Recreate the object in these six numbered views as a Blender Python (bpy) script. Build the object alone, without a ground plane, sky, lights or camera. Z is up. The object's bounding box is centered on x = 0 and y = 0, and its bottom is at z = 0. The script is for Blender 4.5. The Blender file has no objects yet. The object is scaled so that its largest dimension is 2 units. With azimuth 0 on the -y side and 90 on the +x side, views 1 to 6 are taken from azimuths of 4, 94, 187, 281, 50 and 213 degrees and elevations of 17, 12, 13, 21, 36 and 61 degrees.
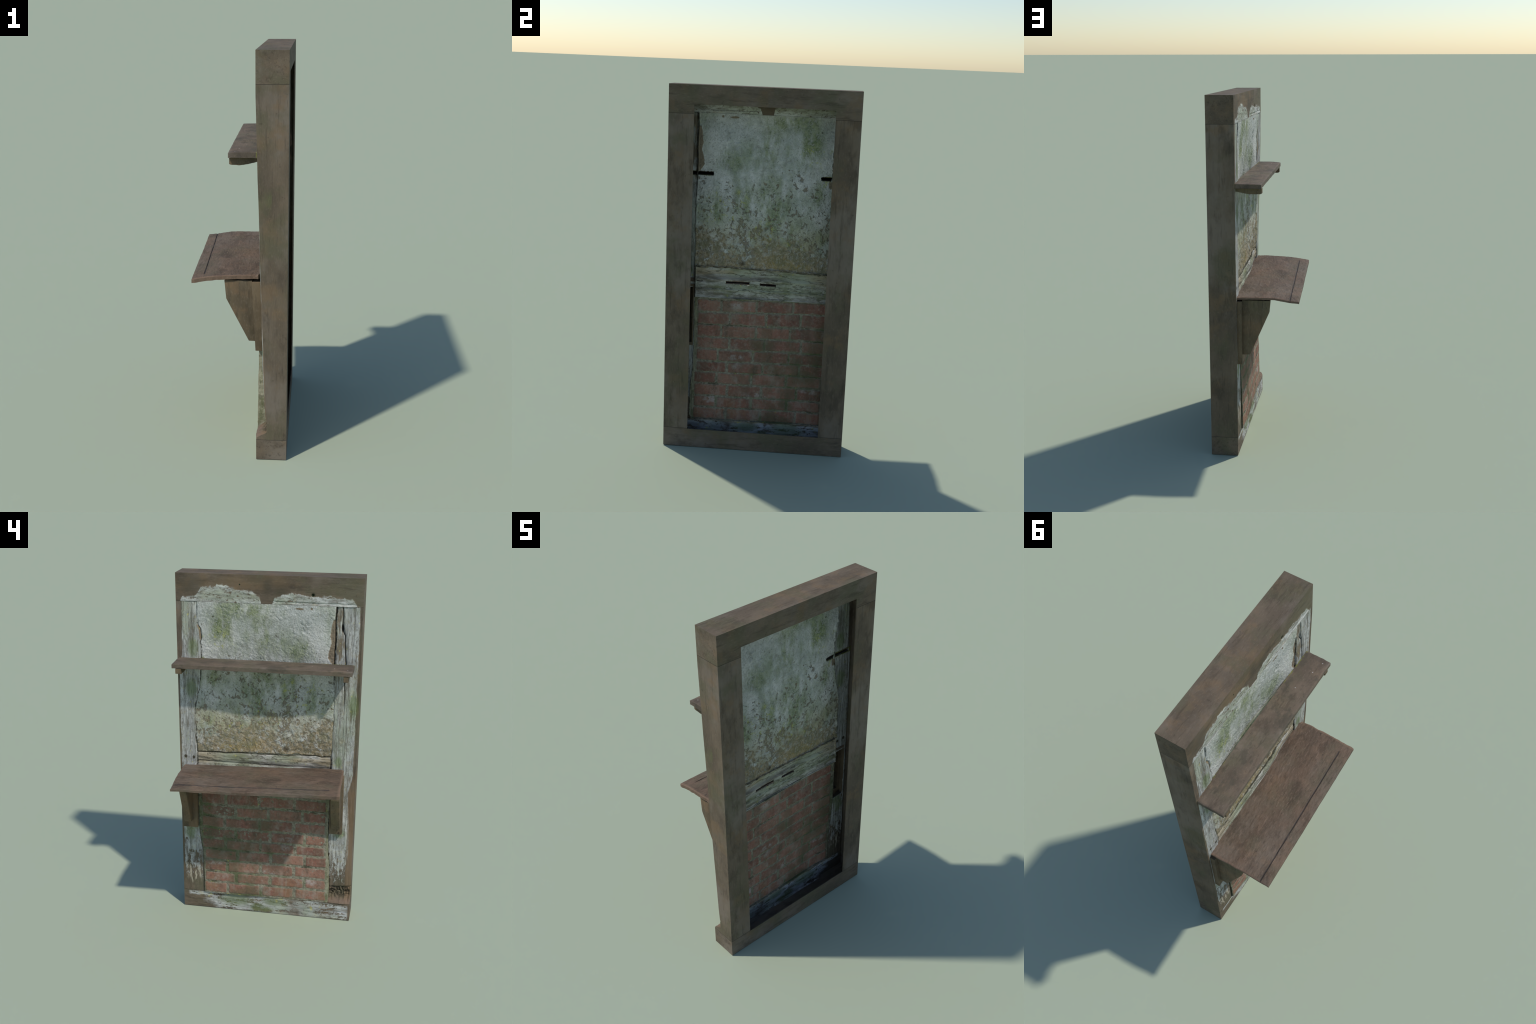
"""Weathered timber-framed wall section: hollow timber frame, lime plaster above,
brickwork below, and two wooden shelves on the front (the front faces -x)."""
import bpy, bmesh, math, random
import numpy as np

# ------------------------------------------------------------------ sizes
FRONT, BACK = 0.095, 0.245          # front and back planes of the frame
HALF_W, TOP = 0.5, 2.0
JOINT_TOP, JOINT_LOW = 1.851, 0.1075
OPEN_Y, OPEN_TOP, OPEN_LOW = 0.366, 1.90, 0.104
SKIN = 0.0045                       # thickness of the boards and the render coat

# control curves (first number: position along, second: value)
LEFT_CRACK = [(0.10, .371), (0.24, .371), (0.33, .375), (0.40, .379), (0.50, .394), (0.60, .398), (0.93, .402),
              (1.00, .400), (1.09, .407), (1.16, .403), (1.24, .409), (1.28, .404), (1.37, .382), (1.44, .373),
              (1.55, .366), (1.60, .364), (1.63, .372), (1.65, .365), (1.70, .370), (1.73, .384), (1.79, .386), (1.86, .382)]
RIGHT_CRACK = [(0.10, -.371), (0.30, -.369), (0.42, -.360), (0.55, -.357), (0.94, -.361), (1.05, -.362), (1.14, -.360),
               (1.21, -.365), (1.36, -.363), (1.47, -.361), (1.61, -.360), (1.67, -.363), (1.79, -.360), (1.86, -.364)]
POST_SPLIT = [(1.00, -.418), (1.38, -.420), (1.43, -.417), (1.55, -.420), (1.61, -.415), (1.70, -.411), (1.72, -.401),
              (1.75, -.395), (1.80, -.399), (1.86, -.395)]
RAIL_CRACK = [(-.37, 1.016), (-.305, 1.009), (-.27, 1.017), (-.237, 1.012), (-.168, 1.016), (-.12, 1.010), (-.07, 1.010),
              (.04, 1.007), (.15, 1.007), (.24, 1.000), (.275, 1.003), (.364, .999), (.41, 1.0)]
STAIN_TOP = [(-.50, 1.845), (-.470, 1.855), (-.442, 1.894), (-.409, 1.889), (-.33, 1.899), (-.251, 1.896), (-.184, 1.902),
             (-.124, 1.912), (-.077, 1.900), (-.034, 1.885), (-.015, 1.84), (.035, 1.84), (.044, 1.889), (.085, 1.907),
             (.153, 1.922), (.249, 1.942), (.297, 1.930), (.353, 1.931), (.399, 1.881), (.466, 1.874), (.48, 1.845), (.50, 1.845)]
RIGHT_EDGE_X = [(0, .095), (.108, .095), (.122, .101), (.147, .147), (.2, .148), (.28, .142), (.40, .138), (.55, .133),
                (.67, .128), (.81, .123), (.96, .117), (1.18, .112), (1.31, .108), (1.42, .104), (1.55, .101),
                (1.68, .098), (1.81, .095), (2.0, .095)]
RIGHT_INNER_X = [(0, .095), (.108, .095), (.122, .101), (.147, .136), (.2, .136), (.4, .122), (.6, .112), (.9, .106), (1.3, .102), (1.8, .098), (2, .096)]
OCHRE_TOP = [(-.37, 1.25), (-.32, 1.244), (-.27, 1.197), (-.20, 1.200), (-.13, 1.179), (-.06, 1.155), (0, 1.19),
             (.116, 1.199), (.25, 1.154), (.335, 1.112), (.40, 1.085)]
BARE_PATCH = [(1.50, -.40), (1.545, -.345), (1.578, -.324), (1.607, -.327), (1.657, -.341), (1.693, -.333), (1.726, -.337),
              (1.779, -.347), (1.80, -.40)]


def ev(curve, t):
    return np.interp(t, [p[0] for p in curve], [p[1] for p in curve])


# ------------------------------------------------------------------ noise in code
def _hash(ix, iy, seed):
    h = (ix * 374761393 + iy * 668265263 + seed * 144665) & 0xFFFFFFFF
    h = ((h ^ (h >> 13)) * 1274126177) & 0xFFFFFFFF
    return ((h ^ (h >> 16)) & 0xFFFF) / 65535.0 * 2 * math.pi


def gnoise(u, v, seed=0):
    u, v = np.broadcast_arrays(np.asarray(u, float), np.asarray(v, float))
    iu, iv = np.floor(u).astype(np.int64), np.floor(v).astype(np.int64)
    fu, fv = u - iu, v - iv
    su, sv = fu * fu * (3 - 2 * fu), fv * fv * (3 - 2 * fv)
    def corner(a, b):
        g = _hash(iu + a, iv + b, seed)
        return np.cos(g) * (fu - a) + np.sin(g) * (fv - b)
    lo = corner(0, 0) * (1 - su) + corner(1, 0) * su
    hi = corner(0, 1) * (1 - su) + corner(1, 1) * su
    return (lo * (1 - sv) + hi * sv) * 1.4


def fbm(u, v, seed=0, octaves=4, gain=0.5):
    total, amp = 0, 1.0
    for o in range(octaves):
        total = total + amp * gnoise(u * 2 ** o + 7.3 * o, v * 2 ** o - 3.1 * o, seed + o)
        amp *= gain
    return total


def edge_line(curve, t):
    """A control curve with a ragged, broken run."""
    return ev(curve, t) + .0028 * fbm(np.asarray(t) * 28, 0 * np.asarray(t), 17, 4, .6)


def sstep(v, lo, hi):
    t = np.clip((v - lo) / (hi - lo), 0, 1)
    return t * t * (3 - 2 * t)


def groove(dist, width, depth):
    return depth * np.exp(-(dist / width) ** 2)


# ------------------------------------------------------------------ the front surface x = f(y, z)
def lintel_x(y, z):
    x = FRONT + 0.0008 * fbm(y * 7, z * 55, 3)
    stain = sstep(ev(STAIN_TOP, y) + 0.006 * fbm(y * 30, z * 30, 5) - z, -0.004, 0.004)
    x = x - stain * (0.0016 + 0.0015 * fbm(y * 26, z * 60, 8))
    hole = np.hypot(y + .236, z - 1.905)
    x = x + groove(hole, .007, .012)
    x = x + groove(z - 1.863 - .004 * gnoise(y * 9, 0, 4), .0025, .004) * sstep(np.abs(y + .25), .23, .2)
    edge = sstep(np.minimum(HALF_W - np.abs(y), TOP - z), 0, .012)
    return FRONT + (x - FRONT) * edge


def left_post_x(y, z):
    x = FRONT + .0008 + 0.0014 * fbm(y * 60, z * 4, 11) + .0012 * fbm(y * 12, z * 6, 14)
    edge = sstep(HALF_W - y, 0, .02)
    x = FRONT + (x - FRONT) * edge + .0015 * gnoise(0 * y, z * 3, 12)
    wide = sstep(np.abs(z - 1.69), .055, .035) * .7 + .3 * sstep(np.abs(z - 1.0), .12, .05) + .2
    return x + groove(y - edge_line(LEFT_CRACK, z), .004, .009 * wide)


def right_post_x(y, z):
    t = np.clip((y + HALF_W) / (HALF_W + ev(RIGHT_CRACK, z)), 0, 1)
    x = ev(RIGHT_EDGE_X, z) * (1 - t) + ev(RIGHT_INNER_X, z) * t
    grain = 0.0018 * fbm(y * 60, z * 4, 21) + .0014 * fbm(y * 14, z * 7, 23)
    x = x + grain * sstep(y + HALF_W, 0, .015)
    x = x - .004 * sstep(z, .6, .5) * np.sin(math.pi * t)
    split = np.exp(-((z - 1.735) / .03) ** 2)
    on = sstep(z, 1.2, 1.45) * .75 + .25 * sstep(z, 1.0, 1.1)
    x = x + groove(y - ev(POST_SPLIT, z), .0028 + .004 * split, (.007 + .006 * split) * on)
    # rotten foot of the post, eaten away above the sill
    rot = sstep(z, .115, .13) * sstep(z, .205, .19) * sstep(y, -.496, -.485) * sstep(y, -.368, -.376)
    x = x + rot * (.006 + .010 * np.abs(fbm(y * 45, z * 45, 27)) + .008 * fbm(y * 90, z * 90, 28))
    x = x + groove(z - .2, .003, .005) * sstep(y, -.43, -.44)
    wide = .35 + .65 * sstep(z, 1.5, 1.56)
    return x + groove(y - edge_line(RIGHT_CRACK, z), .004, .010 * wide)


def plaster_dish(y, z):
    """The old render sags inwards in the middle of the panel."""
    dish = np.exp(-(np.abs(y - .005) / .27) ** 2.6 - (np.abs(z - 1.37) / .31) ** 2.4)
    low = sstep(z, 1.10, 1.02) * sstep(y, -.05, -.22)
    return .0905 + .007 * sstep(z, 1.82, 1.70) + .029 * dish + .010 * low


def plaster_x(y, z):
    x = plaster_dish(y, z) + .0018 * fbm(y * 5, z * 5, 31)
    rough = .5 + .5 * sstep(z, 1.15, 1.6)
    w = .012 * fbm(y * 18, z * 18, 34, 3)
    patch = .35 + .65 * sstep(fbm(y * 9, z * 9, 39, 3), -.25, .35)
    x = x + rough * patch * (.0016 * fbm((y + w) * 75, (z - w) * 75, 33, 3, .6) + .0012 * fbm((y + .5 * z) * 34, (z - .5 * y) * 70, 38, 4, .6))
    ochre = sstep(ev(OCHRE_TOP, y) + .05 * fbm(y * 14, z * 14, 35) - z, -.01, .02)
    x = x + ochre * (.0025 + .003 * fbm(y * 40, z * 40, 36))
    bare = sstep(ev(BARE_PATCH, z) + .003 * gnoise(y * 90, z * 90, 37) - y, 0, .004)
    x = x + .004 * bare
    ring = np.hypot(y - .061, z - 1.283)
    x = x - .001 * np.exp(-((ring - .032) / .003) ** 2) * (y < .075)
    x = x + groove(np.hypot(y + .103, z - 1.04), .016, .006) + groove(np.hypot(y - .299, z - 1.772), .006, .004)
    wide_r = .35 + .65 * sstep(z, 1.5, 1.56)
    wide_l = sstep(np.abs(z - 1.69), .055, .035) * .7 + .3 * sstep(np.abs(z - 1.0), .12, .05) + .2
    x = x + groove(y - edge_line(RIGHT_CRACK, z), .004, .010 * wide_r) + groove(y - edge_line(LEFT_CRACK, z), .004, .009 * wide_l)
    return x + groove(z - edge_line(RAIL_CRACK, y), .003, .006)


def rail_x(y, z):
    zz = z - .004 * fbm(y * 6, z * 3, 43)
    x = .099 + .013 * sstep(y, -.08, -.28) - .003 * np.exp(-((zz - .975) / .02) ** 2) + .004 * np.exp(-((zz - .945) / .006) ** 2)
    x = x + .004 * np.exp(-((zz - .885) / .004) ** 2)
    x = x + .0022 * fbm(y * 12, z * 50, 41) + groove(z - edge_line(RAIL_CRACK, y), .003, .006)
    return x + groove(y - edge_line(RIGHT_CRACK, z), .004, .009) + groove(y - edge_line(LEFT_CRACK, z), .004, .006)


def brickwork_x(y, z):
    right = ev([(0, .092), (.2, .094), (.45, .099), (.9, .100)], z)
    return right - .012 * sstep(y, -.2, .2) + .005 * sstep(y, .26, .38) + .0015 * fbm(y * 4, z * 4, 51)


def sill_x(y, z):
    x = FRONT + .0018 * fbm(y * 6, z * 50, 61) + .0012 * fbm(y * 25, z * 70, 62)
    x = x + groove(z - .05 - .01 * gnoise(y * 6, 0, 66), .002, .003) * sstep(y, -.05, -.1)
    edge = sstep(HALF_W - np.abs(y), 0, .02) * sstep(z, 0, .01)
    return FRONT + (x - FRONT) * edge


# ------------------------------------------------------------------ mesh builders
def make_object(name, verts, faces, material, parent, sharp=38.0):
    mesh = bpy.data.meshes.new(name)
    mesh.from_pydata([tuple(v) for v in verts], [], faces)
    mesh.update()
    obj = bpy.data.objects.new(name, mesh)
    bpy.context.scene.collection.objects.link(obj)
    mesh.materials.append(material)
    obj.parent = parent
    obj["sharp"] = sharp
    return obj


def weld_and_thicken(obj, thickness, toward=(0.17, 0, 1.0)):
    """Merge the sheets, turn their outer side outwards, give them thickness inwards."""
    bm = bmesh.new()
    bm.from_mesh(obj.data)
    bmesh.ops.remove_doubles(bm, verts=bm.verts, dist=2e-5)
    bmesh.ops.recalc_face_normals(bm, faces=bm.faces)
    front = [f for f in bm.faces if abs(f.normal.x) > .6 and f.calc_center_median().x < .16]
    if sum(f.normal.x * f.calc_area() for f in front) > 0:
        bmesh.ops.reverse_faces(bm, faces=bm.faces)
    bm.to_mesh(obj.data)
    bm.free()
    mod = obj.modifiers.new("thickness", 'SOLIDIFY')
    mod.thickness, mod.offset, mod.use_even_offset = thickness, -1, False
    apply_modifiers(obj)


def apply_modifiers(obj):
    dep = bpy.context.evaluated_depsgraph_get()
    mesh = bpy.data.meshes.new_from_object(obj.evaluated_get(dep))
    old = obj.data
    obj.modifiers.clear()
    obj.data = mesh
    bpy.data.meshes.remove(old)


def finish(obj):
    obj.data.shade_smooth()
    obj.data.set_sharp_from_angle(angle=math.radians(obj["sharp"]))
    del obj["sharp"]


class Sheets:
    """Collects rectangular sheets of points into one vertex and face list."""
    def __init__(self):
        self.v, self.f = [], []

    def add(self, P, keep=None):
        r, c = P.shape[:2]
        base = len(self.v)
        self.v.extend(P.reshape(-1, 3).tolist())
        for i in range(r - 1):
            for j in range(c - 1):
                if keep is None or keep[i, j]:
                    a = base + i * c + j
                    self.f.append((a, a + 1, a + c + 1, a + c))


def span(a, b, step, marks=()):
    t = np.linspace(a, b, max(2, int(round(abs(b - a) / step)) + 1))
    for m in marks:
        t[np.argmin(np.abs(t - m))] = m
    return t


def stack(x, y, z):
    return np.stack(np.broadcast_arrays(x, y, z), axis=-1)


# openings in the front skin behind the shelves and brackets (seen from the back)
def skin_holes(y, z):
    wob = .0035 * fbm(y * 55, z * 30, 71)
    hole = (z > 1.5160 + .5 * wob) & (z < 1.5395 + .5 * wob) & (((y > -.40) & (y < -.272)) | ((y > .305) & (y < .478)))
    mid = .9225 - .028 * (y - .045) + .0015 * np.sin(y * 40)
    hole |= (np.abs(z - .930) < .0035 + .5 * wob) & (y > -.356) & (y < -.318)
    hole |= (np.abs(z - mid) < .0100 + wob) & (y > -.19) & (y < -.058)
    hole |= (np.abs(z - mid) < .0092 + wob) & (y > 0.0) & (y < .09)
    hole |= (z > .566) & (z < .893) & (((y > .403) & (y < .483)) | ((y > -.431) & (y < -.368)))
    return hole


def front_patch(xfun, ya, yb, z0, z1, dy, dz):
    """Grid of the front surface between two edges ya(z) .. yb(z)."""
    zs = span(z0, z1, dz)
    n = max(3, int(round(np.max(np.abs(yb(zs) - ya(zs))) / dy)) + 1)
    t = np.linspace(0, 1, n)[None, :]
    Z = np.repeat(zs[:, None], n, 1)
    Y = ya(zs)[:, None] * (1 - t) + yb(zs)[:, None] * t
    return xfun(Y, Z), Y, Z


def keep_faces(Y, Z):
    yc = (Y[:-1, :-1] + Y[1:, 1:]) / 2
    zc = (Z[:-1, :-1] + Z[1:, 1:]) / 2
    return ~skin_holes(yc, zc)


def build_post(side, material, parent):
    fun = left_post_x if side > 0 else right_post_x
    crack = LEFT_CRACK if side > 0 else RIGHT_CRACK
    X, Y, Z = front_patch(fun, lambda z: edge_line(crack, z) + side * .0003, lambda z: 0 * z + side * HALF_W,
                          JOINT_LOW + .0003, JOINT_TOP - .0003, .003, .0035)
    s = Sheets()
    s.add(stack(X, Y, Z), keep_faces(Y, Z))
    zs = Z[:, 0]
    t = np.linspace(0, 1, 16)[None, :]
    s.add(stack(X[:, -1:] * (1 - t) + BACK * t, side * HALF_W + 0 * t, zs[:, None]))
    t = np.linspace(0, 1, 12)[None, :]
    s.add(stack(BACK, side * (HALF_W * (1 - t) + OPEN_Y * t), zs[:, None]))
    obj = make_object("post", s.v, s.f, material, parent)
    weld_and_thicken(obj, SKIN)
    return obj


def build_lintel(material, parent):
    ys = span(-HALF_W, HALF_W, .004, (-OPEN_Y, OPEN_Y))
    zs = span(JOINT_TOP, TOP, .0035, (OPEN_TOP,))
    Y, Z = np.meshgrid(ys, zs)
    X = lintel_x(Y, Z)
    s = Sheets()
    s.add(stack(X, Y, Z))
    t = np.linspace(0, 1, 18)[:, None]
    s.add(stack(X[-1][None, :] * (1 - t) + BACK * t, ys[None, :], TOP))
    for k in (0, -1):
        s.add(stack(X[:, k][None, :] * (1 - t) + BACK * t, ys[k], zs[None, :]))
    yc, zc = (ys[:-1] + ys[1:]) / 2, (zs[:-1] + zs[1:]) / 2
    keep = (zc[:, None] > OPEN_TOP) | (np.abs(yc)[None, :] > OPEN_Y)
    s.add(stack(BACK, Y, Z), keep)
    obj = make_object("lintel", s.v, s.f, material, parent)
    weld_and_thicken(obj, SKIN)
    return obj


def build_sill(material, parent):
    ys = span(-HALF_W, HALF_W, .004, (-OPEN_Y, OPEN_Y))
    zs = span(0, JOINT_LOW, .0035, (OPEN_LOW,))
    Y, Z = np.meshgrid(ys, zs)
    X = sill_x(Y, Z)
    s = Sheets()
    s.add(stack(X, Y, Z))
    t = np.linspace(0, 1, 18)[:, None]
    s.add(stack(X[0][None, :] * (1 - t) + BACK * t, ys[None, :], 0.0))
    for k in (0, -1):
        s.add(stack(X[:, k][None, :] * (1 - t) + BACK * t, ys[k], zs[None, :]))
    yc, zc = (ys[:-1] + ys[1:]) / 2, (zs[:-1] + zs[1:]) / 2
    keep = (zc[:, None] < OPEN_LOW) | (np.abs(yc)[None, :] > OPEN_Y)
    s.add(stack(BACK, Y, Z), keep)
    obj = make_object("sill", s.v, s.f, material, parent)
    weld_and_thicken(obj, SKIN)
    return obj


def build_panel(name, fun, z0, z1, material, parent, dy=.003, dz=.0032, lower=None, upper=None, inset=-.0006, lip=.0075):
    ya, yb = (lambda z: edge_line(RIGHT_CRACK, z) + inset), (lambda z: edge_line(LEFT_CRACK, z) - inset)
    zs = np.linspace(0, 1, max(3, int(round((z1 - z0) / dz)) + 1))[:, None]
    n = int(round(.76 / dy)) + 1
    t = np.linspace(0, 1, n)[None, :]
    # lower and upper edges may follow a curve along y
    zmid = np.repeat(z0 + (z1 - z0) * zs, n, 1)
    Y = ya(zmid) * (1 - t) + yb(zmid) * t
    lo = (edge_line(lower, Y) + .0002) if lower else z0
    hi = (edge_line(upper, Y) - .0002) if upper else z1
    Z = lo * (1 - zs) + hi * zs + 0 * Y
    X = fun(Y, Z)
    s = Sheets()
    s.add(stack(X, Y, Z), keep_faces(Y, Z))
    # the edges turn back into the joints with their neighbours
    q = np.linspace(0, 1, 5)[:, None]
    for k, post in ((0, right_post_x), (-1, left_post_x)):
        deep = np.maximum(post(Y[:, k], Z[:, k]) + .008, X[:, k] + .008)[None, :]
        s.add(stack(X[:, k][None, :] * (1 - q) + deep * q, Y[:, k][None, :], Z[:, k][None, :]))
    for k in (0, -1):
        s.add(stack(X[k][None, :] * (1 - q) + (X[k] + lip)[None, :] * q, Y[k][None, :], Z[k][None, :]))
    obj = make_object(name, s.v, s.f, material, parent)
    weld_and_thicken(obj, SKIN)
    return obj


# ------------------------------------------------------------------ bricks
COURSE_RIGHT = [.826, .748, .678, .605, .534, .460, .397, .328, .252, .183, .109]   # bed joints at y = -0.35
COURSE_LEFT = [.834, .768, .682, .610, .538, .470, .400, .328, .252, .184, .110]    # bed joints at y = +0.37
HEAD_JOINTS = [(-.210, -.015, .189), (-.162, .041, .236), (-.208, -.012, .178), (-.160, .038, .245), (-.223, -.024, .178),
               (-.170, .033, .238), (-.228, -.028, .166), (-.166, .031, .229), (-.229, -.026, .176), (-.170, .029, .228)]


def build_bricks(material, parent):
    rng = random.Random(5)
    bricks = []
    for c in range(10):
        ends = [-.357] + list(HEAD_JOINTS[c]) + [.384 - .012 * (c > 5)]
        ends_r = ends[0] + (.008 if c < 6 else 0) - (.004 if c == 9 else 0)
        ends[0] = ends_r
        for b in range(4):
            y0, y1 = ends[b] + rng.uniform(.0025, .006), ends[b + 1] - rng.uniform(.0025, .006)
            seed = 100 + c * 4 + b
            ny, nz = max(10, int((y1 - y0) / .006)), 14
            u, v = np.meshgrid(np.linspace(0, 1, ny), np.linspace(0, 1, nz))
            Y = y0 + (y1 - y0) * u
            k = (Y + .35) / .72
            ztop = COURSE_RIGHT[c] * (1 - k) + COURSE_LEFT[c] * k - rng.uniform(.0022, .0050)
            zbot = COURSE_RIGHT[c + 1] * (1 - k) + COURSE_LEFT[c + 1] * k + rng.uniform(.0022, .0050)
            Z = zbot * (1 - v) + ztop * v
            # worn, uneven outline
            rim_y = np.exp(-np.minimum(u, 1 - u) * (y1 - y0) / .01)
            rim_z = np.exp(-np.minimum(v, 1 - v) * .06 / .01)
            Y = Y + .0045 * rim_y * gnoise(Z * 70, Y * 0, seed)
            Z = Z + .0034 * rim_z * fbm(Y * 45, Z * 3, seed + 50)
            d = np.minimum(np.minimum(u, 1 - u) * (y1 - y0), np.minimum(v, 1 - v) * (ztop - zbot))
            corner = np.hypot(np.maximum(.008 - np.minimum(u, 1 - u) * (y1 - y0), 0),
                              np.maximum(.008 - np.minimum(v, 1 - v) * (ztop - zbot), 0))
            round_off = np.clip(np.maximum(corner / .008, 1 - d / .004), 0, 1.3) ** 2
            proud = rng.uniform(.0006, .0024)
            base = brickwork_x(Y, Z) + .0015
            xf = base - proud + .0035 * round_off + .0012 * fbm(Y * 45, Z * 45, seed + 9)
            xb = base + SKIN + .0030 - .003 * round_off + .0010 * fbm(Y * 45, Z * 45, seed + 9)
            s = Sheets()
            s.add(stack(xf, Y, Z))
            s.add(stack(xb, Y, Z))
            n = ny * nz
            ring = ([j for j in range(ny)] + [i * ny + ny - 1 for i in range(1, nz)] +
                    [(nz - 1) * ny + j for j in range(ny - 2, -1, -1)] + [i * ny for i in range(nz - 2, 0, -1)])
            for a, b2 in zip(ring, ring[1:] + ring[:1]):
                s.f.append((a, b2, b2 + n, a + n))
            obj = make_object("brick", s.v, s.f, material, parent, 60)
            bm = bmesh.new(); bm.from_mesh(obj.data)
            bmesh.ops.recalc_face_normals(bm, faces=bm.faces)
            bm.to_mesh(obj.data); bm.free()
            bricks.append(obj)
    return bricks


# ------------------------------------------------------------------ shelves and brackets
def closed_board(name, top, bottom, material, parent, sharp=38):
    """A board from matching top and bottom point grids, closed along its rim."""
    s = Sheets()
    s.add(top); s.add(bottom)
    r, c = top.shape[:2]
    n = r * c
    ring = ([j for j in range(c)] + [i * c + c - 1 for i in range(1, r)] +
            [(r - 1) * c + j for j in range(c - 2, -1, -1)] + [i * c for i in range(r - 2, 0, -1)])
    for a, b in zip(ring, ring[1:] + ring[:1]):
        s.f.append((a, b, b + n, a + n))
    obj = make_object(name, s.v, s.f, material, parent, sharp)
    bm = bmesh.new(); bm.from_mesh(obj.data)
    bmesh.ops.recalc_face_normals(bm, faces=bm.faces)
    bm.to_mesh(obj.data); bm.free()
    return obj


def hollow(obj, profile, y0, y1):
    """Cut an x-z profile, drawn out along y, from a board."""
    cutter = prism("cutter", profile, y0, y1, obj.data.materials[0], None, bevel=.0005)
    mod = obj.modifiers.new("pocket", 'BOOLEAN')
    mod.operation, mod.solver, mod.object = 'DIFFERENCE', 'EXACT', cutter
    apply_modifiers(obj)
    mesh = cutter.data
    bpy.data.objects.remove(cutter)
    bpy.data.meshes.remove(mesh)


def carve(obj, boxes):
    """Cut rectangular pockets (hollows open at the back) into a board."""
    for x0, x1, y0, y1, z0, z1 in boxes:
        mesh = bpy.data.meshes.new("cutter")
        bm = bmesh.new()
        bmesh.ops.create_cube(bm, size=1)
        for v in bm.verts:
            v.co = ((x0 + x1) / 2 + v.co.x * (x1 - x0), (y0 + y1) / 2 + v.co.y * (y1 - y0), (z0 + z1) / 2 + v.co.z * (z1 - z0))
        bm.to_mesh(mesh); bm.free()
        cutter = bpy.data.objects.new("cutter", mesh)
        bpy.context.scene.collection.objects.link(cutter)
        mod = obj.modifiers.new("pocket", 'BOOLEAN')
        mod.operation, mod.solver, mod.object = 'DIFFERENCE', 'EXACT', cutter
        apply_modifiers(obj)
        bpy.data.objects.remove(cutter)
        bpy.data.meshes.remove(mesh)


def build_upper_shelf(material, cleat_material, parent):
    u, t = np.meshgrid(np.linspace(0, 1, 42), np.linspace(0, 1, 220))     # u: back to front, t: along y
    ya, yb = -.467, .4945
    Y = ya + (yb - ya) * t
    front = -.034 - .011 * t + .0006 * fbm(t * 14, 0 * t, 81)
    X = .101 * (1 - u) + front * u
    Y = Y + .002 * gnoise(u * 5, 0 * u, 83) * (np.exp(-t * 60) + np.exp(-(1 - t) * 60))
    arch = .0028 * np.sin(math.pi * u) * (1 - .5 * t)
    d = np.minimum((1 - u) * .13, np.minimum(t, 1 - t) * .96)
    soft = .003 * np.exp(-d / .0025)
    zt = 1.5415 - .002 * t + .003 * (1 - u) ** 2 + arch - soft + .0009 * fbm(X * 20, Y * 16, 84) + .0004 * fbm(X * 120, Y * 12, 86)
    zb = 1.5145 + .6 * arch + soft * .6 + .0009 * fbm(X * 20, Y * 16, 85)
    shelf = closed_board("shelf", stack(X, Y, zt), stack(X, Y, zb), material, parent)
    carve(shelf, [(-.02, .12, -.398, -.270, 1.5180, 1.5375), (-.025, .12, .303, .479, 1.5180, 1.5365)])
    for y0, y1, xf, h in ((-.4465, -.4225, -.031, .034), (.444, .4745, -.0455, .030)):
        u, t = np.meshgrid(np.linspace(0, 1, 22), np.linspace(0, 1, 8))
        X = .098 * (1 - u) + xf * u
        Y = y0 + (y1 - y0) * t
        drop = h * np.clip(.55 + .9 * u, 0, 1) - .004 * sstep(u, .93, 1)
        zt = 1.5142 + 0 * u
        zb = 1.5142 - drop + .0015 * fbm(X * 40, Y * 40, 88)
        closed_board("cleat", stack(X, Y, zt), stack(X, Y, zb), cleat_material, shelf)
    return shelf


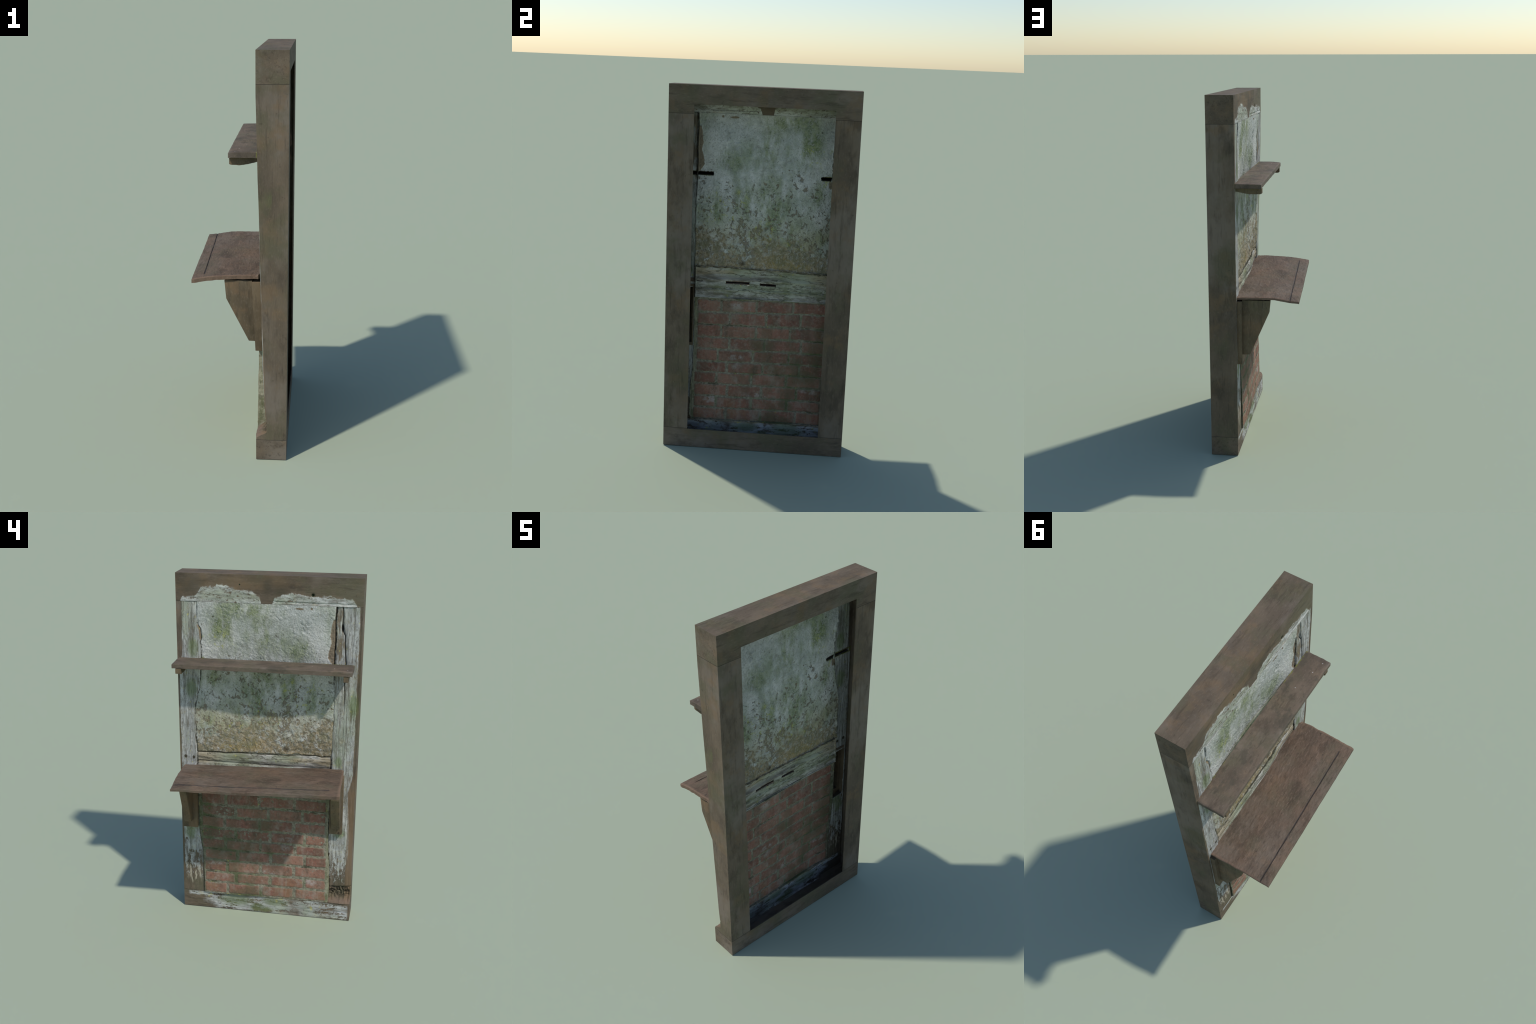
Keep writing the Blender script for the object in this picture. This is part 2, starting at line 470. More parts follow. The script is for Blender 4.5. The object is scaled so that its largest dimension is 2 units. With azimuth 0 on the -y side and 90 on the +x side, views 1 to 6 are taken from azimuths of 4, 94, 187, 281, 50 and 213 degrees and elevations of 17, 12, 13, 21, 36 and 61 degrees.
def build_main_shelf(material, parent):
    u, t = np.meshgrid(np.linspace(0, 1, 110), np.linspace(0, 1, 300))
    ya = -.4335 - .0075 * u
    yb = .476 - .009 * u
    Y = ya * (1 - t) + yb * t
    front = -.2195 - .0245 * t + .0008 * fbm(t * 10, 0 * t, 91)
    X = (.1015 + .0125 * sstep(Y, -.08, -.28) * sstep(Y, -.43, -.40)) * (1 - u) + front * u
    # broken, fibrous ends
    ragged = .0032 * fbm(u * 8, 0 * u, 93, 3) * np.exp(-t * 60) + .0014 * fbm(u * 8, 0 * u, 94, 3) * np.exp(-(1 - t) * 80)
    Y = Y + ragged
    cup = np.interp(u, [0, .12, .3, .48, .62, .8, 1], [0, .003, .0045, .0035, .000, -.008, -.0150])
    ztop = .9468 * (1 - t) + .9165 * t - .012 * (1 - t) * u + cup * (.8 + .2 * t)
    wave = .0035 * fbm(X * 6, Y * 4, 95) * sstep(u, .02, .3)
    grain = .0008 * fbm((X + .25 * Y) * 90, (Y - .25 * X) * 22, 96)
    gline = -.164 - .030 * (Y + .38) / .85 + .0025 * fbm(Y * 9, 0 * Y, 97)
    on = sstep(Y, -.39, -.375)
    crack = (groove(X - gline, .0022, .0042) - groove(X - gline - .005, .004, .0014)) * on
    d = np.minimum((1 - u) * .32, np.minimum(t, 1 - t) * .9)
    soft = .003 * np.exp(-d / .003)
    chip = .010 * np.exp(-(t / .010) ** 2) * sstep(u, .22, .02) * np.abs(fbm(X * 60, Y * 60, 99))
    zt = ztop + wave + grain - crack - soft - chip
    thick = .022 * (1 - t) + .015 * t
    zb = ztop + wave - thick + .5 * soft + .001 * fbm(X * 30, Y * 12, 98)
    shelf = closed_board("shelf", stack(X, Y, zt), stack(X, Y, zb), material, parent)
    carve(shelf, [(-.01, .13, -.192, -.056, .9230, .9315), (-.01, .13, -.002, .092, .9180, .9280), (.02, .13, -.362, -.314, .9285, .9375)])
    return shelf


def prism(name, profile, y0, y1, material, parent, taper=0.0, bevel=.0022, sharp=38):
    """Extrude an x-z profile along y, chamfer and roughen it a little."""
    bm = bmesh.new()
    a = [bm.verts.new((x, y0, z)) for x, z in profile]
    b = [bm.verts.new((x, y1 + taper * (z - .8), z)) for x, z in profile]
    bm.faces.new(a); bm.faces.new(list(reversed(b)))
    for i in range(len(a)):
        j = (i + 1) % len(a)
        bm.faces.new((a[i], b[i], b[j], a[j]))
    bmesh.ops.recalc_face_normals(bm, faces=bm.faces)
    bmesh.ops.bevel(bm, geom=bm.edges[:], offset=bevel, segments=2, affect='EDGES', profile=.6)
    mesh = bpy.data.meshes.new(name)
    bm.to_mesh(mesh); bm.free()
    mesh.materials.append(material)
    obj = bpy.data.objects.new(name, mesh)
    bpy.context.scene.collection.objects.link(obj)
    obj.parent = parent
    obj["sharp"] = sharp
    return obj


def build_brackets(material, parent):
    # the bracket's back board, with the shaped gusset standing on it
    board = [(.067, .8955), (.069, .538), (.0985, .538), (.0985, .8955)]
    left = prism("bracket", board, .400, .4865, material, parent)
    carve(left, [(.0705, .13, .404, .482, .562, .891), (.05, .08, .4285, .4635, .60, .889)])
    gusset = prism("gusset", [(-.085, .9000), (-.078, .827), (.026, .590), (.0695, .589), (.0688, .9000)], .426, .466, material, left)
    hollow(gusset, [(-.076, .889), (-.069, .829), (.031, .600), (.09, .600), (.09, .888)], .4285, .4635)
    board = [(.070, .9095), (.088, .5575), (.128, .5575), (.1175, .9095)]
    right = prism("bracket", board, -.4365, -.3635, material, parent)
    hollow(right, [(.078, .897), (.094, .575), (.15, .575), (.15, .897)], -.430, -.370)
    hollow(right, [(.05, .895), (.05, .612), (.1, .612), (.1, .895)], -.4225, -.3855)
    gusset = prism("gusset", [(-.062, .916), (-.054, .823), (.055, .606), (.0875, .605), (.0715, .916)], -.4280, -.3795, material, right)
    hollow(gusset, [(-.053, .905), (-.045, .825), (.060, .615), (.12, .615), (.12, .900)], -.4225, -.3855)


# ------------------------------------------------------------------ materials
class Mat:
    """Small helper that writes shader nodes; sockets in, sockets out."""
    def __init__(self, name):
        self.mat = bpy.data.materials.new(name)
        self.mat.use_nodes = True
        self.nt = self.mat.node_tree
        self.bsdf = self.nt.nodes["Principled BSDF"]
        self.pos = self.nt.nodes.new("ShaderNodeTexCoord").outputs["Object"]
        sep = self.nt.nodes.new("ShaderNodeSeparateXYZ")
        self.nt.links.new(self.pos, sep.inputs[0])
        self.x, self.y, self.z = sep.outputs

    def put(self, socket, value):
        if isinstance(value, bpy.types.NodeSocket):
            self.nt.links.new(value, socket)
        elif isinstance(value, (tuple, list)) and len(value) == 3 and socket.type == 'RGBA':
            socket.default_value = (*value, 1)
        else:
            socket.default_value = value

    def m(self, op, a, b=0.0, c=0.0):
        n = self.nt.nodes.new("ShaderNodeMath"); n.operation = op
        for s, v in zip(n.inputs, (a, b, c)):
            self.put(s, v)
        return n.outputs[0]

    def add(self, a, b): return self.m('ADD', a, b)
    def sub(self, a, b): return self.m('SUBTRACT', a, b)
    def mul(self, a, b): return self.m('MULTIPLY', a, b)
    def mx(self, *v):
        out = v[0]
        for w in v[1:]:
            out = self.m('MAXIMUM', out, w)
        return out

    def inv(self, a): return self.sub(1.0, a)

    def noise(self, scale, detail=4.0, rough=.55, stretch=(1, 1, 1), shift=0.0, distort=0.0):
        mp = self.nt.nodes.new("ShaderNodeMapping")
        mp.inputs["Scale"].default_value = stretch
        mp.inputs["Location"].default_value = (shift, shift * 1.7, shift * .6)
        self.nt.links.new(self.pos, mp.inputs[0])
        n = self.nt.nodes.new("ShaderNodeTexNoise")
        n.inputs["Scale"].default_value = scale
        n.inputs["Detail"].default_value = detail
        n.inputs["Roughness"].default_value = rough
        n.inputs["Distortion"].default_value = distort
        self.nt.links.new(mp.outputs[0], n.inputs["Vector"])
        return n.outputs[0]

    def step(self, v, lo, hi):
        n = self.nt.nodes.new("ShaderNodeMapRange"); n.interpolation_type = 'SMOOTHSTEP'
        flip = lo > hi
        if flip:
            lo, hi = hi, lo
        self.put(n.inputs[0], v); n.inputs[1].default_value = lo; n.inputs[2].default_value = hi
        n.inputs[3].default_value, n.inputs[4].default_value = (1, 0) if flip else (0, 1)
        return n.outputs[0]

    def curve(self, v, pts):
        x0, x1 = pts[0][0], pts[-1][0]
        lo, hi = min(p[1] for p in pts), max(p[1] for p in pts)
        n = self.nt.nodes.new("ShaderNodeFloatCurve")
        cm = n.mapping
        cv = cm.curves[0]
        norm = [((p[0] - x0) / (x1 - x0), (p[1] - lo) / (hi - lo)) for p in pts]
        while len(cv.points) < len(norm):
            cv.points.new(.5, .5)
        for p, q in zip(cv.points, norm):
            p.location = q; p.handle_type = 'VECTOR'
        cm.update()
        self.put(n.inputs["Value"], self.m('DIVIDE', self.sub(v, x0), x1 - x0))
        return self.add(self.mul(n.outputs[0], hi - lo), lo)

    def blob(self, y, z, ry, rz, soft=.45, warp=None):
        a = self.m('POWER', self.m('DIVIDE', self.sub(self.y, y), ry), 2.0)
        b = self.m('POWER', self.m('DIVIDE', self.sub(self.z, z), rz), 2.0)
        d = self.m('SQRT', self.add(a, b))
        if warp is not None:
            d = self.add(d, warp)
        return self.step(d, 1 + soft, 1 - soft)

    def blobs(self, items, soft=.45, warp=None):
        return self.mx(*[self.blob(*i, soft=soft, warp=warp) for i in items])

    def mix(self, fac, a, b, mode='MIX'):
        n = self.nt.nodes.new("ShaderNodeMix"); n.data_type = 'RGBA'; n.blend_type = mode
        self.put(n.inputs[0], fac); self.put(n.inputs[6], a); self.put(n.inputs[7], b)
        return n.outputs[2]

    def line(self, coord, along, pts, width, soft=.6):
        d = self.m('ABSOLUTE', self.sub(coord, self.curve(along, pts)))
        return self.step(d, width * (1 + soft), width * (1 - soft))

    def between(self, v, a, b, soft):
        return self.mul(self.step(v, a - soft, a + soft), self.step(v, b + soft, b - soft))

    def done(self, colour, height=None, rough=.85, bump=1.0, distance=.002, spec=.25):
        self.put(self.bsdf.inputs["Base Color"], colour)
        self.put(self.bsdf.inputs["Roughness"], rough)
        self.bsdf.inputs["Specular IOR Level"].default_value = spec
        if height is not None:
            n = self.nt.nodes.new("ShaderNodeBump")
            n.inputs["Strength"].default_value = bump
            n.inputs["Distance"].default_value = distance
            self.put(n.inputs["Height"], height)
            self.nt.links.new(n.outputs[0], self.bsdf.inputs["Normal"])
        return self.mat


TIMBER = dict(main=(.165, .130, .096), dark=(.108, .086, .064), warm=(.188, .128, .076), grey=(.195, .165, .138), green=(.108, .104, .064))


def timber(m, stretch, pal=TIMBER, shift=0.0):
    """Old oak: mottled stains, a fine grain drawn out along the board, small dark checks."""
    half = tuple(.45 + .55 * s for s in stretch)
    mid = m.noise(7, 5, .62, half, shift + 3)
    grain = m.noise(60, 5, .65, stretch, shift + 5)
    fine = m.noise(190, 3, .6, tuple(.25 + .75 * s for s in stretch), shift + 9)
    c = m.mix(m.step(mid, .34, .66), pal['dark'], pal['main'])
    c = m.mix(m.mul(m.step(m.noise(3.5, 5, .62, half, shift), .46, .64), .85), c, pal['grey'])
    c = m.mix(m.mul(m.step(m.noise(6, 5, .65, (1, 1, 1), shift + 11), .50, .66), .60), c, pal['warm'])
    c = m.mix(m.mul(m.step(m.noise(5, 5, .62, (1, 1, 1), shift + 17), .48, .66), .65), c, pal['green'])
    c = m.mix(m.mul(m.step(m.noise(9, 5, .65, half, shift + 23), .52, .66), .50), c, tuple(v * .55 for v in pal['dark']))
    c = m.mix(m.mul(m.step(grain, .48, .30), .45), c, (.050, .040, .030))
    c = m.mix(m.mul(m.step(fine, .52, .74), .22), c, (.27, .225, .18))
    c = m.mix(m.mul(m.step(m.noise(33, 4, .6, (1, 1, 1), shift + 29), .66, .72), .35), c, (.05, .042, .03))
    c = m.mix(1.0, c, (.94, .92, .86), 'MULTIPLY')
    h = m.add(m.mul(grain, .6), m.mul(fine, .4))
    return c, h, grain


def whitewash(m, grain, stretch, shift=0.0, tone=(.53, .535, .50)):
    """Flaking limewash over wood, grimy, greenish and yellowed in places."""
    half = tuple(.4 + .6 * s for s in stretch)
    a = m.noise(13, 5, .65, half, shift + 2)
    c = m.mix(m.step(a, .36, .62), tuple(v * .66 for v in tone), tone)
    c = m.mix(m.mul(m.step(m.noise(6, 5, .65, half, shift + 7), .46, .66), .60), c, (.265, .300, .195))
    c = m.mix(m.mul(m.step(m.noise(24, 5, .65, (1, 1, 1), shift + 12), .54, .68), .5), c, (.42, .375, .25))
    c = m.mix(m.mul(m.step(m.noise(55, 5, .7, half, shift + 15), .54, .66), .45), c, (.17, .160, .125))
    c = m.mix(m.mul(m.step(grain, .52, .34), .60), c, (.155, .142, .112))
    return c


def broken(m, scale=30, stretch=(1, 1, 1), shift=0.0):
    """Patchy mask that interrupts lines and edges."""
    return m.step(m.noise(scale, 4, .65, stretch, shift), .42, .58)


def joint_lines(m, c):
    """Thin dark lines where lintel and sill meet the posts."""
    for zz in (JOINT_TOP, JOINT_LOW):
        c = m.mix(m.mul(m.step(m.m('ABSOLUTE', m.sub(m.z, zz)), .0018, .0006), .75), c, (.03, .025, .02))
    return c


def mat_lintel():
    m = Mat("lintel_oak")
    st = (1, .12, 1)
    c, h, grain = timber(m, st)
    warp = m.mul(m.sub(m.noise(22, 5, .6), .5), 1.2)
    front = m.step(m.x, .135, .125)
    # warm and dark stains on the face
    c = m.mix(m.mul(front, m.mul(m.blobs([(.17, 1.95, .14, .035), (-.06, 1.965, .05, .03)], .8, warp), .40)), c, (.19, .128, .068))
    c = m.mix(m.mul(front, m.mul(m.blobs([(.005, 1.95, .025, .045), (.42, 1.94, .07, .05), (-.07, 1.91, .035, .04)], .8, warp), .55)), c, (.06, .052, .034))
    edge = m.add(m.curve(m.y, STAIN_TOP), m.add(m.mul(m.sub(m.noise(70, 5, .65), .5), .030), m.mul(m.sub(m.noise(16, 4, .6), .5), .035)))
    stain = m.mul(m.mul(m.step(m.sub(edge, m.z), -.005, .004), m.step(m.noise(60, 5, .7, (1, .6, 1), 63), .66, .56)), front)
    w = whitewash(m, m.noise(30, 5, .6, (1, .35, 1), 4), st, 3, (.55, .555, .515))
    w = m.mix(m.mul(m.blobs([(.24, 1.885, .17, .03)], .6, warp), .5), w, (.28, .31, .20))
    crk = m.noise(30, 5, .7, (1, .3, 1), 31)
    w = m.mix(m.mul(m.step(m.m('ABSOLUTE', m.sub(crk, .5)), .02, .006), .6), w, (.10, .085, .06))
    c = m.mix(stain, c, w)
    hole = m.mul(front, m.blobs([(-.236, 1.905, .008, .008), (.152, 1.948, .004, .004)], .3))
    c = joint_lines(m, m.mix(hole, c, (.02, .028, .012)))
    return m.done(c, m.add(h, m.mul(stain, .5)), .86, .55, .0022)


def mat_post(side):
    m = Mat("post_oak")
    st = (1, 1, .10)
    c, h, grain = timber(m, st, shift=6.0 * (side > 0) + 1)
    w = whitewash(m, m.noise(38, 5, .65, st, 8), st, 5 + side)
    warp = m.mul(m.sub(m.noise(16, 5, .65, (1, 1, .45), 2), .5), 1.1)
    n = m.noise(46, 5, .7, (1, 1, .25), 13)
    front = m.step(m.x, .175, .165)
    if side > 0:
        edge = m.curve(m.z, [(.1, .489), (.5, .491), (1.3, .492), (1.52, .489), (1.56, .474), (1.7, .473), (1.86, .470)])
        amount = m.curve(m.z, [(.1, -.45), (.2, -.22), (.28, -.10), (.36, 0), (.45, .10), (.55, .25), (.6, .38), (1.9, .40)])
        limit = m.step(m.sub(m.add(edge, m.mul(m.sub(n, .5), .012)), m.y), -.001, .003)
        moss = [(.423, 1.375, .035, .05), (.45, .50, .03, .05), (.41, 1.60, .03, .05), (.43, .545, .04, .03)]
    else:
        edge = m.curve(m.z, [(.1, -.47), (.3, -.46), (.42, -.478), (.62, -.470), (.80, -.458), (.86, -.474), (.92, -.484), (1.86, -.486)])
        amount = m.curve(m.z, [(.1, -.5), (.2, -.25), (.28, -.10), (.36, .02), (.5, .20), (.7, .22), (.95, .33), (1.9, .38)])
        limit = m.step(m.sub(m.y, m.add(edge, m.mul(m.sub(n, .5), .020))), -.001, .003)
        moss = [(-.47, 1.32, .025, .06), (-.40, .985, .02, .03), (-.42, .55, .03, .03)]
    speck = m.mul(m.sub(m.noise(90, 4, .7, (1, 1, .5), 27), .5), .9)
    paint = m.mul(m.step(m.add(m.add(m.sub(n, .42), speck), amount), -.03, .07), m.mul(limit, front))
    worn = m.mul(m.step(m.noise(60, 5, .7, (1, 1, .12), 19), .56, .64), .7)
    paint = m.mul(paint, m.inv(worn))
    lines = m.step(m.noise(150, 4, .7, (1, 1, .045), 37), .50, .36)
    w = m.mix(m.mul(lines, .28), w, (.13, .118, .092))
    crust = m.noise(34, 6, .72, (1, 1, .6), 45)
    w = m.mix(m.mul(m.step(crust, .54, .64), .55), w, (.20, .185, .135))
    w = m.mix(m.mul(m.step(m.m('ABSOLUTE', m.sub(m.noise(20, 5, .7, (1, 1, .35), 47, .5), .5)), .012, .003), .6), w, (.10, .09, .065))
    w = m.mix(m.mul(m.step(m.noise(100, 5, .7, (1, 1, .3), 39), .54, .66), .40), w, (.56, .555, .52))
    c = m.mix(paint, c, w)
    if side < 0:
        # bare grey batten between plaster and split, bare warm wood low on the outer edge
        c = m.mix(m.mul(m.mul(m.between(m.z, 1.5, 1.84, .02), m.step(m.sub(m.y, m.curve(m.z, POST_SPLIT)), 0, .004)),
                        m.mul(front, m.step(n, .42, .55))), c, (.20, .165, .115))
        c = m.mix(m.mul(m.mul(m.step(m.z, .86, .80), m.between(m.y, -.4985, -.463, .001)), m.mul(front, .6)), c, (.19, .125, .072))
        rot = m.mul(m.mul(m.blobs([(-.41, .160, .045, .030), (-.455, .168, .040, .030), (-.43, .175, .05, .025)], .4, warp), m.step(m.y, -.493, -.485)), m.mul(front, m.step(m.z, .205, .198)))
        c = m.mix(m.mul(rot, m.mul(m.step(m.noise(38, 6, .75, (1, 1, 1), 3), .40, .58), .9)), c, (.032, .027, .017))
        c = m.mix(m.mul(m.mul(m.step(m.z, .14, .12), m.mul(front, m.step(m.y, -.4995, -.498))), .6), c, (.19, .135, .100))
        split = m.mul(m.line(m.y, m.z, POST_SPLIT, .0026), m.mul(front, m.step(m.z, 1.25, 1.42)))
        c = m.mix(m.mul(split, .9), c, (.022, .018, .013))
        c = m.mix(m.mul(m.blob(-.397, 1.74, .006, .022, .3), front), c, (.012, .010, .008))
        c = m.mix(m.mul(m.line(m.y, m.z, RIGHT_CRACK, .0040), m.mul(front, m.mul(broken(m, 25), .8))), c, (.030, .026, .018))
    else:
        c = m.mix(m.mul(m.line(m.y, m.z, LEFT_CRACK, .0030), m.mul(front, m.mul(broken(m, 25), .8))), c, (.035, .035, .022))
        c = m.mix(m.mul(m.mul(m.between(m.z, 1.645, 1.725, .006), m.step(m.sub(m.y, m.curve(m.z, LEFT_CRACK)), .010, .007)), front), c, (.20, .155, .10))
        c = m.mix(m.mul(m.blobs([(.468, .968, .009, .010), (.421, .965, .008, .010)], .3), front), c, (.07, .06, .04))
        pale = m.mul(m.blobs([(.465, .262, .010, .018), (.447, .19, .006, .03), (.395, .22, .006, .02), (.43, .22, .04, .05)], .6, warp), front)
        c = m.mix(m.mul(m.mul(pale, m.step(m.noise(70, 5, .7, (1, 1, .2), 43), .50, .58)), .8), c, (.46, .41, .31))
    c = m.mix(m.mul(m.mul(m.blobs(moss, .5, warp), front), .6), c, (.13, .18, .055))
    c = joint_lines(m, c)
    lich = m.mul(m.step(m.noise(48, 3, .6, (1, 1, 1), 41), .67, .71), front)
    c = m.mix(m.mul(m.mul(lich, paint), .7), c, (.45, .43, .12))
    return m.done(c, m.sub(m.add(h, m.mul(paint, .7)), m.mul(m.mul(lines, paint), .6)), .86, .8, .0030)


def mat_sill():
    m = Mat("sill_oak")
    st = (1, .12, 1)
    c, h, grain = timber(m, st, shift=21)
    warp = m.mul(m.sub(m.noise(18, 6, .7, (1, .5, 1)), .5), 1.9)
    front = m.mul(m.step(m.x, .118, .112), m.between(m.y, -.488, .47, .006))
    n = m.noise(40, 5, .7, (1, .25, 1), 4)
    paint = m.blobs([(.33, .090, .14, .016), (.20, .05, .15, .05), (.05, .05, .09, .06), (-.08, .05, .10, .065), (-.24, .075, .10, .04),
                     (-.30, .035, .10, .04), (-.44, .03, .06, .035), (-.40, .08, .1, .02)], .35, warp)
    paint = m.mul(m.mul(paint, m.step(m.add(n, m.mul(m.sub(m.noise(95, 4, .7), .5), .6)), .38, .48)), front)
    w = whitewash(m, n, st, 9, (.50, .50, .475))
    w = m.mix(m.mul(m.blobs([(-.18, .06, .06, .05), (-.37, .05, .07, .03)], .4, warp), .55), w, (.27, .255, .25))
    c = m.mix(paint, c, w)
    moss = m.mul(m.blobs([(.18, .07, .09, .04), (.04, .03, .05, .03), (-.06, .075, .07, .03), (.0, .02, .04, .02)], .5, warp), front)
    c = m.mix(m.mul(moss, .7), c, (.12, .155, .06))
    lich = m.mul(m.mul(m.step(m.noise(34, 4, .6, (1, 1, 1), 41), .58, .66), m.blobs([(.36, .09, .04, .02), (-.1, .08, .05, .03), (-.3, .05, .05, .03)], .5)), front)
    c = m.mix(m.mul(lich, .7), c, (.45, .42, .14))
    c = joint_lines(m, c)
    return m.done(c, m.add(h, m.mul(paint, .6)), .86, .6, .0024)


def mat_plaster():
    m = Mat("lime_plaster")
    a = m.noise(6, 5, .6)
    b = m.noise(38, 5, .65)
    fine = m.noise(120, 4, .65, (1, 1, 1), 2)
    c = m.mix(m.step(a, .36, .64), (.430, .440, .405), (.590, .583, .535))
    c = m.mix(m.mul(m.step(b, .46, .64), .40), c, (.66, .66, .63))
    c = m.mix(m.mul(m.step(b, .46, .30), .40), c, (.29, .295, .265))
    c = m.mix(m.mul(m.step(fine, .46, .32), .55), c, (.19, .185, .145))
    streak = m.noise(15, 6, .68, (1, 1, .38), 3)
    warp = m.mul(m.sub(m.noise(6, 6, .70, (1, 1, .6), 5), .5), 3.0)
    veil = m.step(m.noise(8, 6, .66, (1, 1, .5), 9), .44, .66)
    c = m.mix(m.mul(veil, .50), c, (.240, .280, .175))
    green = m.blobs([(.25, 1.72, .08, .15), (.16, 1.63, .07, .09), (.04, 1.76, .06, .10), (0.0, 1.65, .08, .08), (.12, 1.80, .10, .05),
                     (.05, 1.37, .11, .17), (.18, 1.24, .10, .09), (.30, 1.43, .08, .07), (-.10, 1.40, .07, .11),
                     (.33, 1.20, .07, .09), (-.28, 1.33, .07, .07), (-.2, 1.60, .09, .06), (.20, 1.17, .12, .06)], .85, warp)
    tint = m.mix(m.step(b, .38, .62), (.130, .165, .075), (.255, .285, .155))
    c = m.mix(m.mul(m.mul(green, m.step(streak, .34, .62)), m.step(m.add(m.mul(fine, .7), m.mul(b, .3)), .36, .50)), c, tint)
    # flakes that fell off, more of them lower down; ochre stone shows
    n = m.noise(46, 6, .62, (1, 1, .85), 11, .5)
    n2 = m.noise(13, 5, .62, (1, 1, 1), 14)
    density = m.curve(m.z, [(.98, .16), (1.08, .14), (1.17, .12), (1.24, .095), (1.35, .075), (1.5, .045), (1.58, -.01), (1.7, -.08), (1.86, -.11)])
    flake = m.step(m.add(m.add(n, density), m.mul(m.sub(n2, .5), .40)), .630, .715)
    low = m.sub(m.curve(m.y, OCHRE_TOP), m.z)
    ochre = m.step(m.add(low, m.add(m.mul(m.sub(n2, .5), .42), m.mul(m.sub(n, .5), .34))), -.05, .06)
    soil = m.mix(m.noise(24, 5, .65, (1, 1, 1), 18), (.170, .135, .076), (.375, .300, .178))
    soil = m.mix(m.mul(m.step(m.noise(70, 4, .65, (1, 1, 1), 22), .44, .60), .50), soil, (.47, .395, .28))
    soil = m.mix(m.mul(m.step(m.noise(80, 4, .65, (1, 1, 1), 24), .46, .34), .60), soil, (.095, .078, .048))
    soil = m.mix(m.mul(m.blobs([(.11, 1.06, .06, .03), (.03, 1.19, .02, .02), (.20, 1.04, .05, .02)], .8, warp), .6), soil, (.34, .25, .07))
    soil = m.mix(m.mul(m.step(n2, .46, .62), .60), soil, (.175, .178, .110))
    soil = m.mix(m.mul(m.step(m.noise(55, 5, .7, (1, 1, 1), 91), .52, .60), .55), soil, (.42, .405, .345))
    thin = m.mix(m.noise(30, 4, .6, (1, 1, 1), 26), (.120, .098, .064), (.270, .215, .145))
    stain = m.mul(m.step(m.z, 1.36, 1.12), m.step(m.noise(10, 6, .68, (1, 1, .7), 95), .38, .60))
    c = m.mix(m.mul(stain, .58), c, (.36, .315, .165))
    c = m.mix(m.mul(flake, .82), c, thin)
    rest = m.step(m.add(m.noise(30, 6, .66, (1, 1, 1), 71), m.mul(m.blobs([(-.16, 1.12, .12, .05), (.33, 1.15, .08, .05)], .8, warp), .10)), .66, .52)
    c = m.mix(m.mul(ochre, rest), c, soil)
    bare = m.step(m.sub(m.add(m.curve(m.z, BARE_PATCH), m.mul(m.sub(b, .5), .012)), m.y), -.001, .001)
    bare = m.mx(bare, m.blobs([(-.17, 1.833, .022, .006), (-.232, 1.835, .006, .007), (.362, 1.495, .014, .022)], .25, m.mul(m.sub(b, .5), 1.2)))
    c = m.mix(bare, c, m.mix(b, (.145, .118, .080), (.285, .225, .155)))
    lich = m.mul(m.step(m.noise(42, 4, .6, (1, 1, 1), 33), .57, .66),
                 m.blobs([(.27, 1.64, .10, .05), (.05, 1.22, .10, .08), (-.2, 1.35, .12, .1), (.2, 1.17, .08, .05), (.33, 1.5, .05, .03)], .5, warp))
    c = m.mix(m.mul(lich, .6), c, (.40, .41, .10))
    scuff = m.step(m.noise(26, 6, .72, (1, 1, .8), 83), .54, .64)
    c = m.mix(m.mul(scuff, .35), c, (.215, .210, .165))
    c = m.mix(m.mul(m.step(m.m('ABSOLUTE', m.sub(m.noise(24, 5, .7, (1, 1, 1), 87, .5), .5)), .010, .003), m.mul(broken(m, 14, (1, 1, 1), 9), .55)), c, (.12, .11, .08))
    # moss in the corner above the upper shelf, pits and hairline cracks
    ridge = m.mul(m.step(m.z, 1.553, 1.545), m.mul(m.step(m.z, 1.532, 1.537), m.step(m.noise(30, 3, .6, (1, 1, .1), 44), .45, .56)))
    ridge = m.mul(m.mul(ridge, m.step(m.x, .1005, .0990)), m.mx(m.step(m.y, .20, .33), m.step(m.y, -.18, -.27)))
    c = m.mix(ridge, c, (.22, .24, .03))
    pit = m.step(m.noise(70, 4, .65, (1, 1, 1), 51), .635, .68)
    c = m.mix(m.mul(pit, .7), c, (.13, .115, .085))
    hair = m.step(m.m('ABSOLUTE', m.sub(m.noise(9, 5, .65, (1, 1, 1), 61, .4), .5)), .007, .002)
    c = m.mix(m.mul(m.mul(hair, m.step(m.z, 1.7, 1.25)), m.mul(broken(m, 18, (1, 1, 1), 5), .75)), c, (.10, .085, .06))
    c = m.mix(m.mul(m.line(m.y, m.z, RIGHT_CRACK, .0040), m.step(m.z, 1.35, 1.55)), c, (.025, .022, .016))
    c = m.mix(m.mul(m.line(m.y, m.z, LEFT_CRACK, .0035), m.mul(broken(m, 25), .8)), c, (.035, .035, .022))
    c = m.mix(m.mul(m.line(m.z, m.y, RAIL_CRACK, .0035), m.mul(broken(m, 22), .85)), c, (.035, .033, .020))
    c = m.mix(m.mul(m.blobs([(-.103, 1.042, .016, .014)], .7, m.mul(m.sub(n, .5), 4.0)), .85), c, (.075, .055, .033))
    c = m.mix(m.mul(m.blobs([(.299, 1.772, .005, .005)], .4), .8), c, (.08, .075, .05))
    h = m.add(m.add(m.mul(b, .8), m.mul(fine, .9)), m.mul(m.mx(flake, m.mul(m.mul(ochre, rest), .8)), -.6))
    return m.done(c, h, .92, 1.0, .0044, .15)


